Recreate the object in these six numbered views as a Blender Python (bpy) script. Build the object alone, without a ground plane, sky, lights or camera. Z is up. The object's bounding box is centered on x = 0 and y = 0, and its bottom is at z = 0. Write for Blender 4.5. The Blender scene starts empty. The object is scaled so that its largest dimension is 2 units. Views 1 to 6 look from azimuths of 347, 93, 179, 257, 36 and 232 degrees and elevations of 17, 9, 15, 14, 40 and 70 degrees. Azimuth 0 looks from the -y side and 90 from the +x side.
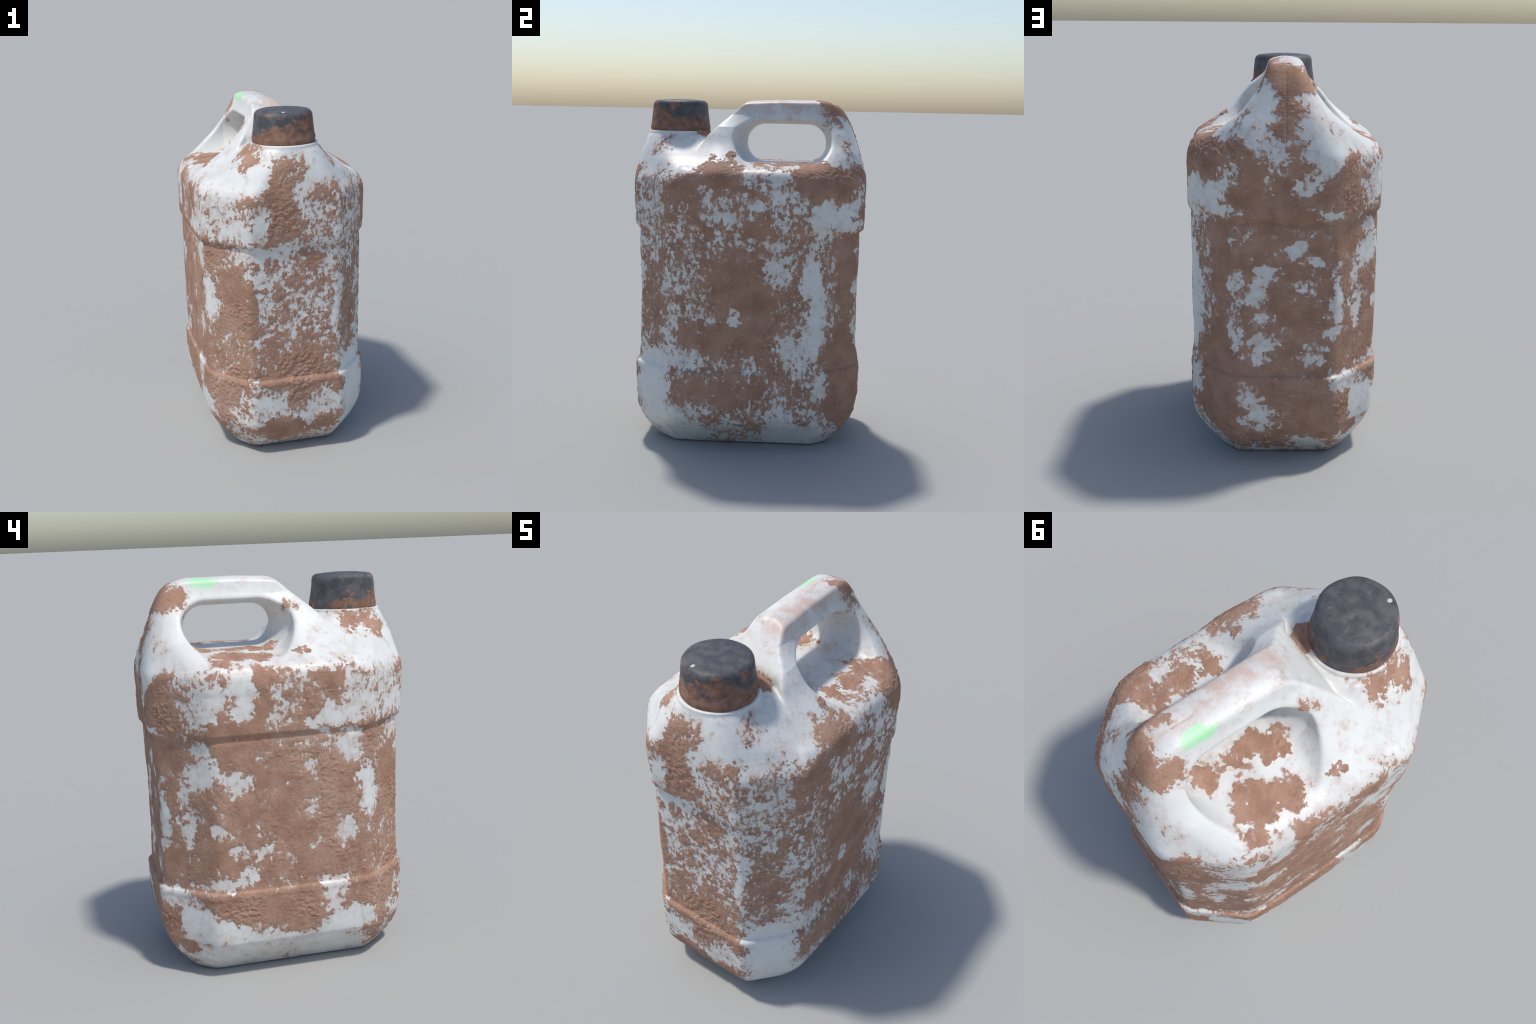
# A weathered white plastic jerrycan with a black screw cap, splashed with dried brown mud.
# The moulded shell is described by profile curves (half widths over height, side profile,
# handle opening), meshed as one smooth surface, roughened by dried mud, then split into parts.
import bpy, math
import numpy as np

CELL = 0.0085         # spacing of the meshing lattice, metres
REFINE = True         # one smooth refinement afterwards

# ------------------------------------------------------------------ profile curves
def curve(points):
    p = np.array(points, float)
    x, y = p[:, 0], p[:, 1]
    # monotone cubic (Fritsch-Carlson) through the control points
    h = np.diff(x); d = np.diff(y) / h
    m = np.zeros(len(x)); m[0], m[-1] = d[0], d[-1]
    for i in range(1, len(x) - 1):
        if d[i-1] * d[i] > 0:
            w1, w2 = 2*h[i] + h[i-1], h[i] + 2*h[i-1]
            m[i] = (w1 + w2) / (w1/d[i-1] + w2/d[i])
    def f(t):
        t = np.clip(t, x[0], x[-1])
        i = np.clip(np.searchsorted(x, t) - 1, 0, len(x) - 2)
        s = (t - x[i]) / h[i]
        s2, s3 = s*s, s*s*s
        return ((2*s3 - 3*s2 + 1)*y[i] + (s3 - 2*s2 + s)*h[i]*m[i]
                + (-2*s3 + 3*s2)*y[i+1] + (s3 - s2)*h[i]*m[i+1])
    return f

def smax(a, b, k):
    h = np.maximum(k - np.abs(a - b), 0) / k
    return np.maximum(a, b) + h*h*h*k/6

def smin(a, b, k):
    return -smax(-a, -b, k)

# half width in x (sides), over height: base, lower band, panel, upper band, shoulder, bell, handle
SIDE = curve([(-.05, .270), (0, .310), (.05, .352), (.10, .394), (.17, .450), (.205, .464), (.26, .467), (.43, .4665),
              (.452, .468), (.466, .466), (.482, .455), (.51, .4535), (.85, .4555), (1.22, .4555), (1.246, .4525), (1.257, .457), (1.277, .468),
              (1.31, .470), (1.48, .472), (1.53, .468), (1.57, .448), (1.61, .404), (1.68, .305),
              (1.75, .222), (1.80, .180), (1.85, .140), (1.92, .101), (1.96, .087), (2.02, .070)])
# half depth in y to the front (cap side) and back (handle side)
FRONT = curve([(-.05, .465), (0, .510), (.05, .562), (.12, .613), (.22, .649), (.33, .655), (.43, .656),
               (.452, .658), (.466, .655), (.482, .638), (.51, .636), (.85, .628), (1.22, .635), (1.246, .631), (1.257, .636), (1.277, .654),
               (1.31, .659), (1.48, .664), (1.54, .665), (1.60, .662), (1.70, .649), (1.78, .625), (1.85, .590), (2.02, .545)])
BACK = curve([(-.05, .440), (0, .484), (.05, .525), (.12, .582), (.22, .630), (.33, .648), (.43, .650),
              (.452, .652), (.466, .649), (.482, .632), (.51, .629), (.85, .624), (1.22, .631), (1.246, .627), (1.257, .632), (1.277, .653),
              (1.31, .656), (1.42, .656), (1.48, .659), (1.54, .660), (1.62, .648), (1.72, .619), (1.81, .588), (1.88, .560), (1.93, .530),
              (1.965, .494), (1.985, .452), (2.005, .37), (2.03, .24)])
# distance of the corner chamfer from the axis
CORNER_N = np.array([.7516, .6595])
CORNER = curve([(-.05, .418), (0, .476), (.05, .520), (.13, .574), (.22, .606), (.33, .616), (.43, .617),
                (.452, .619), (.466, .616), (.482, .602), (.51, .600), (.85, .599), (1.22, .602), (1.246, .598), (1.257, .603), (1.277, .618),
                (1.31, .621), (1.48, .624), (1.54, .620), (1.60, .592), (1.68, .552), (1.80, .48), (2.02, .38)])

CAP_Y = -.436

def shell(x, y, z):
    """negative inside the plastic shell"""
    x = x - .002*np.clip((1.55 - z)/.1, 0, 1)        # the can stands a little askew
    ax = np.abs(x)
    below = np.clip((1.61 - z)/.06, 0, 1)
    # the long sides swell a little between their corner edges
    swell = .016*np.clip(1 - (y/.45)**4, 0, 1)*below*np.clip((z - .05)/.3, 0, 1)
    # ridges that run from the front leg of the handle down to the shoulder
    ridge = (.028 + .014*(x > 0))*np.exp(-((y + .16)/.13)**2)*np.clip((z - 1.54)/.06, 0, 1)*np.clip((1.91 - z)/.07, 0, 1)
    sides = ax - SIDE(z) - swell - ridge + .007*(x < 0)*np.clip((.75 - z)/.5, 0, 1)
    ends = np.where(y < 0, -y - FRONT(z), y - BACK(z))
    blend = np.clip(-y/.2, 0, 1)
    fore = (.010 + .018*np.clip((.3 - z)/.2, 0, 1))*blend*np.clip((1.62 - z)/.1, 0, 1)
    fore = fore + .012*(1 - blend)*np.clip((.3 - z)/.2, 0, 1)
    fore = fore + .014*(x > 0)*blend*np.exp(-((z - .33)/.10)**2)     # one corner bulges low down
    corner = CORNER_N[0]*ax + CORNER_N[1]*np.abs(y) - CORNER(z) - fore
    k = .034 + .05*np.clip((z - 1.5)/.25, 0, 1) + .05*np.clip((z - 1.27)/.2, 0, 1)*np.clip((1.7 - z)/.15, 0, 1)*(y > 0)
    around = smax(ends, corner, k)
    f = smax(around, sides, k)
    # crown of the handle, slightly roofed
    top = 2.0 - 2.6*np.minimum(ax, .15)**2 - .010*np.clip(-(y - .15)/.2, 0, 1)
    f = smax(f, z - top, .02)
    # front leg of the handle rises from the neck shelf at about 42 degrees
    leg = (z - (1.795 + (y + .254)*.905)) * .742
    shelf = z - 1.797
    f = smax(f, smin(leg, shelf, .02), .025)
    # shoulder around the neck: a fan from the neck ring down to the shoulder line
    r = np.hypot(x, y - CAP_Y)
    fan = z - (1.800 - .88*np.maximum(r - .215, 0))
    behind = (-(y + .232 + .62*np.maximum(ax - .165, 0))) * .85
    f = smax(f, smin(fan*.77, behind, .03), .03)
    # low collar that the cap sits on
    f = smin(f, smax(smax(r - .187, z - 1.812, .014), 1.74 - z, .01), .02)
    # the opening under the handle, flaring into a pocket on each side
    zf = 1.640 - .055*(ax/.42)**1.6
    fl = smax(ax - .06, 0*ax, .1)
    y0 = -.034 - .065*np.clip(fl/.12, 0, 1)
    y1 = .424 + .030*np.clip(fl/.10, 0, 1)
    zt = 1.857 + .5*fl
    yc, zc = (y0 + y1)/2, (zf + zt)/2
    R = .98*(zt - zf)/2
    qy = np.abs(y - yc) - ((y1 - y0)/2 - R)
    qz = np.abs(z - zc) - ((zt - zf)/2 - R)
    hole = np.hypot(np.maximum(qy, 0), np.maximum(qz, 0)) + np.minimum(np.maximum(qy, qz), 0) - R
    f = smax(f, -hole, .035)
    # rounded shoulder that closes the pockets from below
    lid = z - (1.634 + .010*np.clip(x/.1, 0, 1) - .03*(ax/.45)**4)
    mound = smax(ax - .470 - .012*np.clip(1 - (y/.45)**4, 0, 1), lid, .12)
    mound = smax(smax(mound, around + .008, .05), smax(behind - .004, 1.47 - z, .02), .03)
    f = smin(f, mound, .025)
    f = smax(f, -z, .02)
    # parting line of the mould
    groove = .0025*np.exp(-(x/.004)**2) * np.clip((z - 1.40)/.05, 0, 1)
    return f + groove*(y > .3)

# ------------------------------------------------------------------ meshing
def surface_net(f, lo, hi, h):
    n = np.ceil((np.array(hi) - np.array(lo)) / h).astype(int) + 1
    gx, gy, gz = (lo[i] + h*np.arange(n[i]) for i in range(3))
    v = np.empty(n)
    for i in range(n[0]):
        Y, Z = np.meshgrid(gy, gz, indexing='ij')
        v[i] = f(np.full_like(Y, gx[i]), Y, Z)
    s = v < 0
    cnt = np.zeros(n - 1, np.int8)
    for dx in (0, 1):
        for dy in (0, 1):
            for dz in (0, 1):
                cnt += s[dx:n[0]-1+dx, dy:n[1]-1+dy, dz:n[2]-1+dz]
    act = (cnt > 0) & (cnt < 8)
    idx = np.full(n - 1, -1, np.int64)
    cells = np.argwhere(act)
    idx[act] = np.arange(len(cells))
    acc = np.zeros((len(cells), 3)); num = np.zeros(len(cells))
    corners = np.array([(i, j, k) for i in (0, 1) for j in (0, 1) for k in (0, 1)])
    for a in corners:
        for ax in range(3):
            if a[ax]: continue
            b = a.copy(); b[ax] = 1
            ca, cb = cells + a, cells + b
            va, vb = v[tuple(ca.T)], v[tuple(cb.T)]
            m = (va < 0) != (vb < 0)
            t = va[m] / (va[m] - vb[m])
            acc[m] += ca[m] + t[:, None]*(b - a); num[m] += 1
    P = np.array(lo) + h*acc/num[:, None]
    quads = []
    for ax in range(3):
        u, w = (ax + 1) % 3, (ax + 2) % 3
        sl0 = [slice(None)]*3; sl1 = [slice(None)]*3
        sl0[ax] = slice(0, n[ax]-1); sl1[ax] = slice(1, n[ax])
        a, b = s[tuple(sl0)], s[tuple(sl1)]
        e = np.argwhere(a != b)
        e = e[(e[:, u] > 0) & (e[:, w] > 0) & (e[:, u] < n[u]-1) & (e[:, w] < n[w]-1)]
        inside = a[tuple(e.T)]
        def cell(du, dw):
            c = e.copy(); c[:, u] += du; c[:, w] += dw
            return idx[tuple(c.T)]
        q = np.stack([cell(-1, -1), cell(0, -1), cell(0, 0), cell(-1, 0)], 1)
        q[~inside] = q[~inside][:, ::-1]
        quads.append(q)
    return P, np.concatenate(quads)

def gradient(f, P, e=.001):
    g = np.empty_like(P)
    for i in range(3):
        d = np.zeros(3); d[i] = e
        g[:, i] = (f(*(P + d).T) - f(*(P - d).T)) / (2*e)
    return g

def settle(f, P, times):
    for _ in range(times):
        g = gradient(f, P)
        P = P - np.clip(f(*P.T) / np.maximum((g*g).sum(1), .05), -.01, .01)[:, None] * g
    return P

def relax(P, Q, f, times):
    """even out the lattice along the surface"""
    for _ in range(times):
        A = np.zeros_like(P); c = np.zeros(len(P))
        for k in range(4):
            for o in (1, 3):
                np.add.at(A, Q[:, k], P[Q[:, (k + o) % 4]]); np.add.at(c, Q[:, k], 1)
        L = A/c[:, None] - P
        g = gradient(f, P); g /= np.maximum(np.linalg.norm(g, axis=1), 1e-6)[:, None]
        L -= (L*g).sum(1)[:, None]*g
        P = settle(f, P + .5*L, 1)
    return P

def refine(P, Q):
    """each quad into four"""
    E = np.stack([Q, np.roll(Q, -1, 1)], 2).reshape(-1, 2)
    Es = np.sort(E, 1)
    key = Es[:, 0]*len(P) + Es[:, 1]
    uk, inv = np.unique(key, return_inverse=True)
    mids = (P[uk // len(P)] + P[uk % len(P)]) / 2
    em = (inv + len(P)).reshape(-1, 4)
    cen = P[Q].mean(1)
    ci = len(P) + len(mids) + np.arange(len(Q))
    out = [np.stack([Q[:, k], em[:, k], ci, em[:, k-1]], 1) for k in range(4)]
    return np.concatenate([P, mids, cen]), np.concatenate(out)

def mesh_from(name, P, Q):
    m = bpy.data.meshes.new(name)
    m.vertices.add(len(P)); m.vertices.foreach_set('co', P.astype(np.float32).ravel())
    m.loops.add(Q.size); m.loops.foreach_set('vertex_index', Q.astype(np.int32).ravel())
    m.polygons.add(len(Q)); m.polygons.foreach_set('loop_start', np.arange(0, Q.size, 4, dtype=np.int32))
    m.update(calc_edges=True)
    m.polygons.foreach_set('use_smooth', np.ones(len(Q), bool))
    return m

def vertex_normals(P, Q):
    a, b = P[Q[:, 2]] - P[Q[:, 0]], P[Q[:, 3]] - P[Q[:, 1]]
    fn = np.cross(a, b); N = np.zeros_like(P)
    for k in range(4): np.add.at(N, Q[:, k], fn)
    return N / np.maximum(np.linalg.norm(N, axis=1), 1e-9)[:, None]

# ------------------------------------------------------------------ materials and mud
# ------------------------------------------------------------------ where the dried mud sits
# splashes (+) and rubbed-clean spots (-): x, y, z, reach along the wall, reach up the wall, strength
FRONT_MUD = [
    (-0.04, -0.65, 1.69, 0.082, 0.079, 1.0), (-0.09, -0.66, 1.56, 0.076, 0.106, 1.0), (-0.07, -0.66, 1.40, 0.084, 0.094, 1.0),
    (0.20, -0.65, 1.59, 0.086, 0.027, 0.6), (-0.19, -0.53, 1.76, 0.069, 0.055, 0.3), (-0.29, -0.63, 1.52, 0.082, 0.029, 0.4),
    (0.10, -0.63, 1.18, 0.036, 0.069, 0.6), (-0.30, -0.58, 0.91, 0.121, 0.180, 0.6), (-0.33, -0.55, 1.02, 0.087, 0.083, 0.5),
    (-0.29, -0.59, 0.64, 0.087, 0.099, 0.3), (-0.16, -0.63, 0.66, 0.043, 0.098, 0.3), (0.05, -0.63, 0.60, 0.074, 0.071, 0.3),
    (-0.26, -0.62, 0.51, 0.188, 0.017, 0.8), (0.03, -0.64, 0.48, 0.200, 0.160, 0.8), (-0.35, -0.55, 0.42, 0.126, 0.064, 0.5),
    (-0.08, -0.63, 0.16, 0.135, 0.072, 1.0), (0.16, -0.64, 0.18, 0.077, 0.073, 0.7), (0.01, -0.65, 0.37, 0.060, 0.072, 0.5),
    (-0.27, -0.65, 1.36, 0.121, 0.053, -0.5), (-0.33, -0.52, 1.61, 0.152, 0.067, -0.6), (-0.19, -0.64, 1.65, 0.057, 0.053, -0.7),
    (-0.19, -0.66, 1.41, 0.041, 0.067, -0.8), (-0.28, -0.61, 1.21, 0.133, 0.041, -0.5), (-0.21, -0.63, 1.05, 0.020, 0.205, -0.9),
    (0.25, -0.62, 0.92, 0.021, 0.282, -0.9), (-0.06, -0.63, 1.22, 0.141, 0.020, -0.6), (-0.45, -0.41, 0.93, 0.042, 0.100, -0.6),
    (-0.15, -0.65, 0.36, 0.088, 0.064, -1.0), (0.14, -0.65, 0.33, 0.106, 0.087, -0.8), (0.36, -0.55, 0.39, 0.131, 0.103, -1.0),
    (-0.27, -0.63, 0.22, 0.082, 0.036, -0.7), (0.36, -0.53, 0.49, 0.098, 0.059, -0.7),]
RIGHT_MUD = [
    (0.48, -0.39, 1.49, 0.098, 0.080, 0.5), (0.42, 0.45, 1.56, 0.216, 0.066, 0.8), (0.26, 0.64, 1.34, 0.051, 0.055, 0.5),
    (0.47, -0.04, 1.00, 0.148, 0.121, 0.4), (0.47, -0.01, 0.79, 0.163, 0.217, 0.6), (0.47, -0.17, 0.62, 0.069, 0.123, 0.4),
    (0.35, -0.53, 0.86, 0.134, 0.209, 0.3), (0.34, 0.52, 0.59, 0.114, 0.125, 0.7), (0.34, 0.52, 1.06, 0.112, 0.178, 0.5),
    (0.49, 0.04, 1.29, 0.133, 0.024, 0.5), (0.48, -0.20, 0.34, 0.235, 0.082, 0.3), (0.34, 0.55, 0.31, 0.134, 0.154, 0.8),
    (0.46, -0.24, 0.17, 0.126, 0.056, 0.3), (0.47, 0.30, 0.20, 0.055, 0.034, 0.5), (0.44, -0.17, 1.62, 0.120, 0.096, 0.6),
    (0.42, 0.37, 1.62, 0.106, 0.085, 0.8), (0.36, 0.10, 1.63, 0.081, 0.065, 0.4), (0.24, -0.52, 1.71, 0.079, 0.063, 0.4),
    (0.11, 0.45, 1.90, 0.063, 0.070, 0.5), (0.46, 0.42, 1.40, 0.062, 0.066, -0.6), (0.34, 0.55, 1.36, 0.056, 0.068, -0.6),
    (0.49, 0.22, 1.45, 0.079, 0.053, -0.4), (0.49, 0.06, 1.42, 0.026, 0.026, -0.6), (0.49, -0.10, 1.34, 0.107, 0.066, -0.4),
    (0.47, 0.16, 1.22, 0.067, 0.020, -0.6), (0.47, 0.16, 1.05, 0.067, 0.054, -0.5), (0.46, 0.37, 1.01, 0.050, 0.148, -1.0),
    (0.45, 0.40, 0.73, 0.046, 0.176, -0.9), (0.47, 0.30, 0.59, 0.095, 0.122, -0.5), (0.38, 0.48, 0.98, 0.037, 0.027, -0.6),
    (0.47, -0.06, 0.79, 0.030, 0.035, -1.4), (0.44, -0.43, 0.80, 0.046, 0.301, -0.4), (0.45, -0.41, 0.54, 0.200, 0.048, -0.5),
    (0.36, -0.55, 0.27, 0.115, 0.127, -0.8), (0.43, -0.40, 0.14, 0.240, 0.192, -0.6), (0.41, 0.27, 0.12, 0.179, 0.143, -0.9),
    (0.44, 0.43, 0.39, 0.073, 0.082, -0.6),]
BACK_MUD = [
    (0.09, 0.58, 1.80, 0.078, 0.087, -0.9), (0.16, 0.62, 1.68, 0.079, 0.062, -0.6), (-0.18, 0.65, 1.59, 0.057, 0.112, -1.2),
    (-0.23, 0.54, 1.71, 0.217, 0.174, -0.5), (0.06, 0.66, 1.56, 0.062, 0.062, -0.6), (0.08, 0.66, 1.43, 0.038, 0.031, -1.0),
    (-0.10, 0.66, 1.43, 0.044, 0.069, -1.3), (0.34, 0.56, 1.35, 0.105, 0.077, -0.7), (0.28, 0.62, 1.48, 0.051, 0.075, -0.5),
    (0.28, 0.63, 1.29, 0.117, 0.023, -0.7), (0.44, 0.44, 1.36, 0.048, 0.106, -0.6), (-0.23, 0.65, 1.28, 0.092, 0.018, -0.9),
    (0.20, 0.63, 1.19, 0.077, 0.077, -0.4), (-0.06, 0.63, 1.12, 0.051, 0.028, -0.9), (-0.14, 0.63, 1.06, 0.052, 0.032, -0.9),
    (0.10, 0.63, 0.99, 0.052, 0.039, -0.9), (0.14, 0.62, 0.90, 0.059, 0.046, -1.0), (0.25, 0.62, 0.94, 0.028, 0.091, -0.7),
    (0.23, 0.62, 0.70, 0.047, 0.132, -0.6), (-0.09, 0.62, 0.93, 0.065, 0.065, -0.5), (0.10, 0.62, 0.77, 0.039, 0.059, -0.8),
    (0.11, 0.63, 0.62, 0.053, 0.066, -0.9), (-0.12, 0.63, 0.58, 0.080, 0.046, -0.8), (-0.24, 0.62, 0.89, 0.035, 0.091, -0.8),
    (-0.23, 0.62, 0.71, 0.034, 0.053, -0.8), (-0.36, 0.49, 0.82, 0.035, 0.081, -0.6), (-0.41, 0.44, 1.12, 0.071, 0.107, -0.5),
    (0.35, 0.52, 1.08, 0.086, 0.079, -0.5), (0.44, 0.41, 0.88, 0.029, 0.273, -0.7), (0.19, 0.65, 0.38, 0.080, 0.067, -0.8),
    (0.15, 0.64, 0.25, 0.108, 0.054, -0.8), (-0.11, 0.58, 0.11, 0.083, 0.034, -0.8), (-0.28, 0.61, 0.44, 0.091, 0.054, -0.8),
    (-0.40, 0.47, 0.38, 0.098, 0.083, -0.6), (-0.01, 0.54, 1.91, 0.100, 0.062, 0.9), (-0.01, 0.60, 1.77, 0.050, 0.075, 0.5),
    (0.40, 0.49, 1.51, 0.129, 0.078, 0.6), (0.01, 0.66, 1.35, 0.189, 0.076, 0.6),]
LEFT_MUD = [
    (-0.41, 0.45, 1.07, 0.078, 0.079, -0.7), (-0.47, 0.27, 1.04, 0.067, 0.059, -0.9), (-0.35, 0.51, 0.98, 0.024, 0.080, -0.6),
    (-0.34, 0.52, 0.80, 0.032, 0.054, -0.6), (-0.26, 0.61, 0.85, 0.029, 0.206, -0.6), (-0.47, -0.09, 1.10, 0.042, 0.047, -0.8),
    (-0.47, -0.29, 1.18, 0.087, 0.067, -0.9), (-0.46, -0.39, 1.01, 0.045, 0.110, -0.8), (-0.43, -0.43, 0.88, 0.057, 0.083, -0.7),
    (-0.47, -0.10, 0.88, 0.043, 0.054, -0.6), (-0.47, -0.27, 0.72, 0.059, 0.069, -0.9), (-0.46, 0.36, 0.80, 0.024, 0.033, -0.8),
    (-0.46, 0.28, 0.67, 0.048, 0.034, -0.9), (-0.46, 0.23, 0.57, 0.055, 0.047, -0.9), (-0.47, 0.13, 0.68, 0.070, 0.054, -0.6),
    (-0.44, 0.40, 0.51, 0.132, 0.020, -0.8), (-0.46, -0.22, 0.49, 0.089, 0.035, -0.7), (-0.47, -0.08, 1.21, 0.056, 0.027, -0.6),
    (-0.40, 0.45, 1.22, 0.062, 0.026, -0.7), (-0.40, 0.47, 0.30, 0.146, 0.083, -0.9), (-0.47, -0.20, 0.40, 0.066, 0.084, -0.8),
    (-0.47, 0.01, 0.30, 0.072, 0.035, -0.5), (-0.47, -0.32, 0.26, 0.137, 0.057, -0.9), (-0.43, 0.27, 0.14, 0.224, 0.179, -1.0),
    (-0.42, -0.17, 0.13, 0.229, 0.183, -1.0), (-0.47, 0.25, 0.39, 0.125, 0.068, 0.5), (-0.47, -0.05, 0.32, 0.131, 0.084, 0.5),
    (-0.28, 0.61, 0.27, 0.068, 0.084, 0.5), (-0.33, 0.51, 0.14, 0.050, 0.028, 0.6), (-0.49, 0.13, 1.53, 0.046, 0.090, 0.8),
    (-0.48, 0.13, 1.39, 0.080, 0.052, 0.5), (-0.30, 0.60, 1.46, 0.033, 0.053, 0.2), (-0.49, -0.20, 1.51, 0.049, 0.052, 0.7),
    (-0.49, -0.09, 1.40, 0.048, 0.066, 0.5), (-0.48, 0.28, 1.30, 0.145, 0.039, 0.6), (-0.31, 0.59, 1.32, 0.095, 0.040, 0.4),
    (-0.27, 0.62, 1.56, 0.072, 0.066, -0.4), (-0.49, 0.23, 1.48, 0.065, 0.103, -0.7), (-0.47, 0.37, 1.44, 0.051, 0.051, -0.4),
    (-0.48, -0.21, 1.33, 0.127, 0.053, -0.6), (-0.42, -0.48, 1.42, 0.178, 0.108, -0.4), (-0.23, -0.48, 1.74, 0.119, 0.095, 0.4),
    (-0.22, -0.38, 1.75, 0.063, 0.050, 0.4), (-0.11, 0.47, 1.89, 0.081, 0.067, 0.8),]
TOP_MUD = [
    (-0.10, 0.36, 1.64, 0.075, 0.060, 0.9), (-0.14, 0.04, 1.64, 0.056, 0.045, 0.9), (-0.07, 0.12, 1.64, 0.056, 0.044, 0.8),
    (-0.11, 0.21, 1.64, 0.055, 0.044, 0.6), (-0.29, 0.25, 1.63, 0.078, 0.063, 0.9), (-0.33, 0.11, 1.62, 0.064, 0.051, 0.8),
    (-0.37, -0.09, 1.65, 0.026, 0.021, 1.4), (-0.16, -0.12, 1.86, 0.039, 0.031, 0.5), (-0.40, 0.32, 1.61, 0.048, 0.039, 0.5),
    (0.06, 0.43, 1.99, 0.041, 0.033, 0.8), (0.29, 0.32, 1.64, 0.073, 0.058, 0.9), (0.28, 0.18, 1.64, 0.047, 0.038, 0.8),
    (0.27, 0.05, 1.64, 0.040, 0.032, 0.7), (0.32, -0.09, 1.69, 0.019, 0.015, 0.8), (0.41, 0.37, 1.62, 0.047, 0.038, 0.7),
    (0.10, -0.27, 1.79, 0.057, 0.046, 0.9), (-0.22, -0.49, 1.75, 0.035, 0.028, 0.4), (-0.13, -0.30, 1.80, 0.026, 0.021, 0.5),
    (-0.12, 0.30, 1.64, 0.045, 0.036, -0.6), (-0.23, 0.10, 1.63, 0.045, 0.036, -0.7),]

class Net:
    """short-hand for the few math nodes used both by the shader and by the mud relief"""
    def __init__(self, tree): self.t = tree
    def node(self, kind, **props):
        n = self.t.nodes.new(kind)
        for k, v in props.items(): setattr(n, k, v)
        return n
    def put(self, sock, v):
        if isinstance(v, bpy.types.NodeSocket): self.t.links.new(v, sock)
        elif isinstance(v, (tuple, list)): sock.default_value = v if len(v) == len(sock.default_value) else (*v, 1)
        else: sock.default_value = v
    def math(self, op, *args, clamp=False):
        n = self.node('ShaderNodeMath', operation=op, use_clamp=clamp)
        for s, v in zip(n.inputs, args): self.put(s, v)
        return n.outputs[0]
    def vec(self, op, *args):
        n = self.node('ShaderNodeVectorMath', operation=op)
        for s, v in zip(n.inputs, args): self.put(s, v)
        return n.outputs['Value'] if op in ('DOT_PRODUCT', 'LENGTH') else n.outputs['Vector']
    def noise(self, p, scale, detail=2, rough=.5, distort=0, color=False):
        n = self.node('ShaderNodeTexNoise')
        self.put(n.inputs['Vector'], p)
        n.inputs['Scale'].default_value = scale; n.inputs['Detail'].default_value = detail
        n.inputs['Roughness'].default_value = rough; n.inputs['Distortion'].default_value = distort
        return n.outputs['Color' if color else 0]
    def voronoi(self, p, scale):
        n = self.node('ShaderNodeTexVoronoi'); self.put(n.inputs['Vector'], p); n.inputs['Scale'].default_value = scale
        return n.outputs['Distance']
    def ramp(self, v, a, b, lo=0., hi=1., smooth=True):
        n = self.node('ShaderNodeMapRange', interpolation_type='SMOOTHSTEP' if smooth else 'LINEAR')
        for s, x in zip(n.inputs, (v, a, b, lo, hi)): self.put(s, x)
        return n.outputs[0]
    def xyz(self, p):
        n = self.node('ShaderNodeSeparateXYZ'); self.put(n.inputs[0], p); return n.outputs
    def mix(self, f, a, b):
        n = self.node('ShaderNodeMix', data_type='RGBA')
        self.put(n.inputs[0], f); self.put(n.inputs[6], a); self.put(n.inputs[7], b)
        return n.outputs[2]

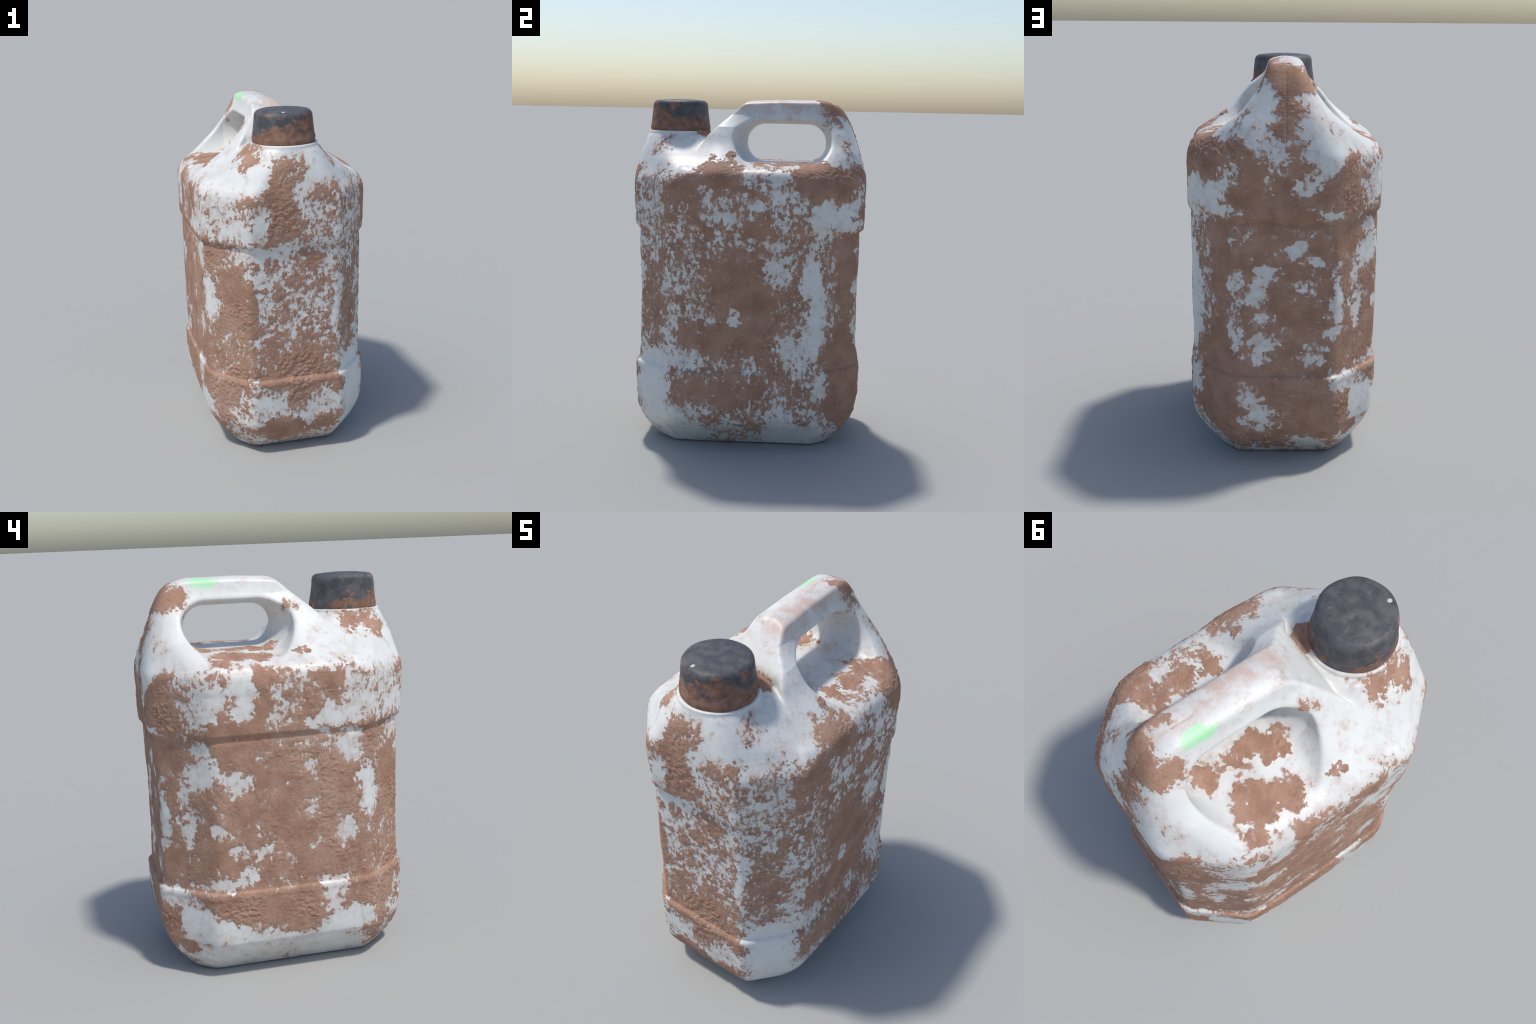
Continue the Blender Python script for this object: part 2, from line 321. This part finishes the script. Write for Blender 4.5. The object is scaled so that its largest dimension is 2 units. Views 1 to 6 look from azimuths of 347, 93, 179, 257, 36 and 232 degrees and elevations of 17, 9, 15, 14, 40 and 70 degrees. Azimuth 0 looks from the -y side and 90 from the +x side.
def mud_field(N, p):
    """how much mud lies on the plastic: above 0 is mud, the higher the thicker"""
    x, y, z = N.xyz(p)[0:3]
    warp = N.vec('SUBTRACT', N.noise(p, 7, 3, .6, color=True), (.5, .5, .5))
    warp2 = N.vec('SUBTRACT', N.noise(p, 28, 2, .6, color=True), (.5, .5, .5))
    q = N.vec('MULTIPLY_ADD', warp, (.16, .16, .16), p)
    q = N.vec('MULTIPLY_ADD', warp2, (.075, .075, .075), q)
    total = 0.
    for i, (px, py, pz, along, up, s) in enumerate(FRONT_MUD + RIGHT_MUD + BACK_MUD + LEFT_MUD + TOP_MUD):
        if i % 16 == 15:      # keeps the renderer from working on all patches at once
            q = N.vec('MULTIPLY_ADD', total, (1e-9, 1e-9, 1e-9), q)
        a, u = 1/(along*1.25 + .012), 1/(up*1.25 + .012)
        d = N.vec('MULTIPLY_ADD', q, (a, a, u), (-px*a, -py*a, -pz*u))
        d = N.vec('DOT_PRODUCT', d, d)
        d = N.math('SUBTRACT', 1., d, clamp=True)
        total = N.math('MULTIPLY_ADD', d, s*(1.7 if s > 0 and pz > 1.6 else 1.0 if s > 0 else .85), total)
    total = N.math('MINIMUM', N.math('MAXIMUM', total, -1.3), 1.0)
    # the wall panels caught most of the mud, the shoulders and the base edge least
    bias = N.ramp(y, .45, .62, .03, .42)
    bias = N.math('ADD', bias, N.math('MULTIPLY', N.ramp(x, -.30, -.42, 0, .40), N.ramp(z, 1.32, 1.22)))
    bias = N.math('ADD', bias, N.ramp(x, .36, .46, 0, .12))
    bias = N.math('ADD', bias, N.math('MULTIPLY', N.ramp(z, 1.52, 1.68, 0, -.66), N.ramp(y, .46, .58, 1, .45)))
    bias = N.math('ADD', bias, N.ramp(z, .22, .08, 0, -.12))
    bias = N.math('ADD', bias, N.math('MULTIPLY', N.ramp(y, -.52, -.62, 0, .05), N.ramp(z, 1.22, 1.1)))
    coarse = N.math('SUBTRACT', N.noise(p, 8, 6, .62), .5)
    tall = N.vec('MULTIPLY', p, (1, 1, .75))
    fine = N.math('SUBTRACT', N.noise(tall, 50, 4, .66), .5)
    # walls to the front and right are speckled, the back and left lie in larger flakes
    speck = N.math('MAXIMUM', N.ramp(x, .15, .4, .9, 1.4), N.ramp(y, -.25, -.5, .9, 1.7))
    d = N.math('ADD', total, bias)
    d = N.math('MULTIPLY_ADD', coarse, 1.7, d)
    d = N.math('MULTIPLY_ADD', N.math('SUBTRACT', N.noise(p, 24, 5, .68), .5), 1.5, d)
    d = N.math('MULTIPLY_ADD', fine, N.math('MULTIPLY', speck, 1.5), d)
    return d

def relief(N, p, d):
    """height of the mud crust above the plastic, metres"""
    crust = N.ramp(d, -.05, .22, 0, .0028)
    cake = N.ramp(d, .15, 1.0)
    lumps = N.math('SUBTRACT', N.noise(N.vec('MULTIPLY', p, (1, 1, 1.5)), 40, 4, .6, .3), .42)
    patchy = N.ramp(N.noise(p, 3.1, 2), .38, .62, .15, 1)
    h = N.math('MULTIPLY', N.math('MULTIPLY', cake, patchy), N.math('MULTIPLY', lumps, .030))
    dents = N.math('MULTIPLY', N.math('SUBTRACT', N.noise(p, 2.2, 2), .65), .007)
    return N.math('ADD', N.math('ADD', crust, h), dents)

def lay_mud(P, Q):
    """raise the crust on the finished surface with a geometry node group, return the new points"""
    o = bpy.data.objects.new('crust', mesh_from('crust', P, Q))
    bpy.context.collection.objects.link(o)
    g = bpy.data.node_groups.new('mud_relief', 'GeometryNodeTree')
    g.interface.new_socket('Geometry', in_out='INPUT', socket_type='NodeSocketGeometry')
    g.interface.new_socket('Geometry', in_out='OUTPUT', socket_type='NodeSocketGeometry')
    N = Net(g)
    i, out, sp = N.node('NodeGroupInput'), N.node('NodeGroupOutput'), N.node('GeometryNodeSetPosition')
    p = N.node('GeometryNodeInputPosition').outputs[0]
    nrm = N.node('GeometryNodeInputNormal').outputs[0]
    sc = N.node('ShaderNodeVectorMath', operation='SCALE')
    N.put(sc.inputs[0], nrm); N.put(sc.inputs['Scale'], relief(N, p, mud_field(N, p)))
    g.links.new(i.outputs[0], sp.inputs['Geometry'])
    g.links.new(sc.outputs[0], sp.inputs['Offset'])
    g.links.new(sp.outputs[0], out.inputs[0])
    m = o.modifiers.new('mud', 'NODES'); m.node_group = g
    e = o.evaluated_get(bpy.context.evaluated_depsgraph_get())
    me = e.data
    R = np.empty(len(P)*3, np.float32); me.vertices.foreach_get('co', R)
    mesh = o.data
    bpy.data.objects.remove(o); bpy.data.meshes.remove(mesh); bpy.data.node_groups.remove(g)
    R = R.reshape(-1, 3).astype(float)
    R[:, 2] = np.maximum(R[:, 2], 0)
    return R

def material(name):
    m = bpy.data.materials.new(name); m.use_nodes = True
    N = Net(m.node_tree)
    b = m.node_tree.nodes['Principled BSDF']
    p = N.node('ShaderNodeTexCoord').outputs['Object']
    return m, N, b, p

def muddy_plastic():
    m, N, b, p = material('muddy_white_plastic')
    d = mud_field(N, p)
    mud = N.ramp(d, -.05, .08)
    # plastic: off-white, faintly blotched
    white = N.mix(N.ramp(N.noise(p, 5, 3), .35, .7), (.69, .695, .672), (.61, .62, .595))
    film_n = N.noise(p, 16, 5, .65)
    film = N.math('MULTIPLY', N.ramp(d, -.85, .06), N.ramp(film_n, .34, .68, .10, .66))
    col = N.mix(film, white, (.46, .34, .28))
    # hands left a pinkish smear along the grip
    x, y, z = N.xyz(p)[0:3]
    smear = N.math('MULTIPLY', N.math('MULTIPLY', N.ramp(z, 1.90, 1.96), N.ramp(x, -.045, .01)), N.ramp(N.noise(p, 13, 5, .65), .36, .62, .12, .85))
    col = N.mix(smear, col, (.56, .41, .345))
    # mud: reddish clay, lighter where it dried, darker in its pores
    clay = N.mix(N.ramp(N.noise(p, 11, 5, .6), .3, .7), (.305, .174, .120), (.408, .246, .174))
    clay = N.mix(N.ramp(N.noise(p, 70, 3, .6), .50, .72, 0, .5), clay, (.25, .142, .10))
    clay = N.mix(N.ramp(N.noise(p, 3.3, 3), .5, .72, 0, .45), clay, (.46, .31, .237))
    # thin smears let the plastic shine through
    thin = N.math('MULTIPLY', N.ramp(d, .42, .0, 0, .6), N.ramp(N.noise(p, 20, 4, .6), .36, .6))
    clay = N.mix(thin, clay, (.46, .35, .295))
    col = N.mix(mud, col, clay)
    # a smear of green paint on the grip
    g = N.vec('MULTIPLY_ADD', N.vec('SUBTRACT', N.noise(p, 14, 4, .6, color=True), (.5, .5, .5)), (.06, .16, .06), p)
    g = N.vec('MULTIPLY', N.vec('SUBTRACT', g, (-.070, .325, 1.985)), (1/.038, 1/.075, 1/.05))
    g = N.math('SUBTRACT', 1., N.vec('DOT_PRODUCT', g, g), clamp=True)
    col = N.mix(N.ramp(g, .0, .8, 0, .8), col, (.34, .78, .38))
    N.put(b.inputs['Base Color'], col)
    N.put(b.inputs['Roughness'], N.ramp(mud, 0, 1, .42, .9))
    N.put(b.inputs['Specular IOR Level'], N.ramp(mud, 0, 1, .4, .15))
    bump = N.node('ShaderNodeBump'); bump.inputs['Distance'].default_value = .006
    N.put(bump.inputs['Strength'], N.ramp(mud, 0, 1, .06, .5))
    N.put(bump.inputs['Height'], N.noise(p, 95, 4, .65))
    m.node_tree.links.new(bump.outputs[0], b.inputs['Normal'])
    return m

def black_plastic():
    m, N, b, p = material('dusty_black_plastic')
    c = N.vec('SUBTRACT', p, (0, CAP_Y, 1.80))
    x, y, z = N.xyz(c)[0:3]
    r = N.vec('LENGTH', N.vec('MULTIPLY', c, (1, 1, 0)))
    black = N.mix(N.ramp(N.noise(p, 18, 4, .6), .35, .68), (.058, .060, .069), (.105, .103, .108))
    # clay rubbed into the side wall, thickest to the front and right and near the foot
    n = N.math('SUBTRACT', N.noise(N.vec('MULTIPLY', p, (1, 1, 1.3)), 15, 5, .65), .5)
    wall = N.ramp(r, .135, .158, -1.2, 0)
    d = N.math('ADD', N.math('MULTIPLY_ADD', n, 2.5, N.ramp(z, .0, .165, .36, -.20)), wall)
    d = N.math('ADD', d, N.math('MULTIPLY', N.math('ADD', N.math('MULTIPLY', y, -1.2), N.math('MULTIPLY', x, .9)), 1.))
    clay = N.mix(N.ramp(N.noise(p, 30, 4), .35, .65), (.185, .098, .066), (.285, .155, .105))
    col = N.mix(N.ramp(d, -.06, .22, 0, .92), black, clay)
    specks = N.math('MULTIPLY', N.ramp(N.noise(p, 48, 3, .6), .64, .72), .55)
    col = N.mix(specks, col, (.30, .19, .15))
    chip = N.vec('MULTIPLY', N.vec('SUBTRACT', c, (-.035, -.125, .187)), (1/.010, 1/.012, 1/.05))
    chip = N.math('SUBTRACT', 1., N.vec('DOT_PRODUCT', chip, chip), clamp=True)
    col = N.mix(N.ramp(chip, 0, .5, 0, .8), col, (.62, .60, .60))
    N.put(b.inputs['Base Color'], col)
    N.put(b.inputs['Roughness'], N.ramp(d, -.2, .3, .55, .88))
    b.inputs['Specular IOR Level'].default_value = .35
    bump = N.node('ShaderNodeBump'); bump.inputs['Strength'].default_value = .5; bump.inputs['Distance'].default_value = .005
    N.put(bump.inputs['Height'], N.noise(p, 60, 4, .6))
    m.node_tree.links.new(bump.outputs[0], b.inputs['Normal'])
    return m

shell_mat = muddy_plastic()
cap_mat = black_plastic()

# ------------------------------------------------------------------ build the shell
P, Q = surface_net(shell, (-.52, -.71, -.03), (.52, .71, 2.04), CELL)
P = settle(shell, P, 2)
P = relax(P, Q, shell, 3)
if REFINE:
    P, Q = refine(P, Q)
    P = settle(shell, P, 2)
P = lay_mud(P, Q)
print('shell', len(P), len(Q))

thing = bpy.data.objects.new('plastic_jerrycan', None)
thing['label'] = 'white plastic jerrycan with black screw cap, caked in dried mud'
thing['category'] = 'jerrycan'
bpy.context.collection.objects.link(thing)

def part(name, mesh, mat, parent=thing):
    o = bpy.data.objects.new(name, mesh)
    mesh.materials.clear(); mesh.materials.append(mat)
    bpy.context.collection.objects.link(o)
    o.parent = parent
    return o

def split(P, Q, regions):
    N = vertex_normals(P, Q)
    for name, faces in regions:
        q = Q[faces]
        used, inv = np.unique(q, return_inverse=True)
        m = mesh_from(name, P[used], inv.reshape(-1, 4))
        m.normals_split_custom_set_from_vertices([tuple(v) for v in N[used]])
        part(name, m, shell_mat)

C = P[Q].mean(1)
is_handle = (C[:, 2] > 1.70) & (C[:, 1] > -.20)
is_neck = (C[:, 2] > 1.765) & ~is_handle
split(P, Q, [('body', ~is_handle & ~is_neck), ('handle', is_handle), ('neck', is_neck)])

# ------------------------------------------------------------------ screw cap
def lathe(name, prof, seg):
    prof = np.array(prof); n = len(prof)
    a = np.linspace(0, 2*math.pi, seg, endpoint=False)
    P = np.concatenate([np.stack([r*np.cos(a), r*np.sin(a) + CAP_Y, np.full(seg, z)], 1) for r, z in prof])
    i = np.arange(n-1)[:, None]*seg; j = np.arange(seg)[None]; k = (j + 1) % seg
    Q = np.stack([i + j, i + k, i + seg + k, i + seg + j], 2).reshape(-1, 4)
    return P, Q
CAPR = curve([(1.780, .150), (1.806, .166), (1.811, .174), (1.834, .1755), (1.844, .1735), (1.90, .166), (1.953, .1605)])
prof = [(float(CAPR(z)), z) for z in np.linspace(1.785, 1.953, 40)]
for t in np.linspace(0, math.pi/2, 14)[1:]:
    prof.append((.1605 - .030 + .030*math.cos(t) - .0, 1.953 + .032*math.sin(t)))
for r in np.linspace(.130, .0005, 24)[1:]:
    prof.append((r, 1.985 + .008*(1 - (r/.13)**2)))
cp, cq = lathe('cap', prof, 128)
# a torn bit of the tamper ring, and slight dents
at = np.arctan2(cp[:, 1] - CAP_Y, cp[:, 0])
tag = .010*np.exp(-(at/.10)**2 - ((cp[:, 2] - 1.833)/.012)**2)
wob = .0015*np.sin(3*at + 1)*np.sin(40*cp[:, 2]) + .001*np.sin(7*at)
rad = np.hypot(cp[:, 0], cp[:, 1] - CAP_Y)
cp[:, :2] += np.stack([np.cos(at), np.sin(at)], 1)*((tag + wob)*np.clip(rad/.15, 0, 1)**4)[:, None]
dent = -.006*np.exp(-((cp[:, 0] + .02)**2 + (cp[:, 1] - CAP_Y - .035)**2)/.016**2)
cp[:, 2] += dent*(cp[:, 2] > 1.97)
part('cap', mesh_from('cap', cp, cq), cap_mat)
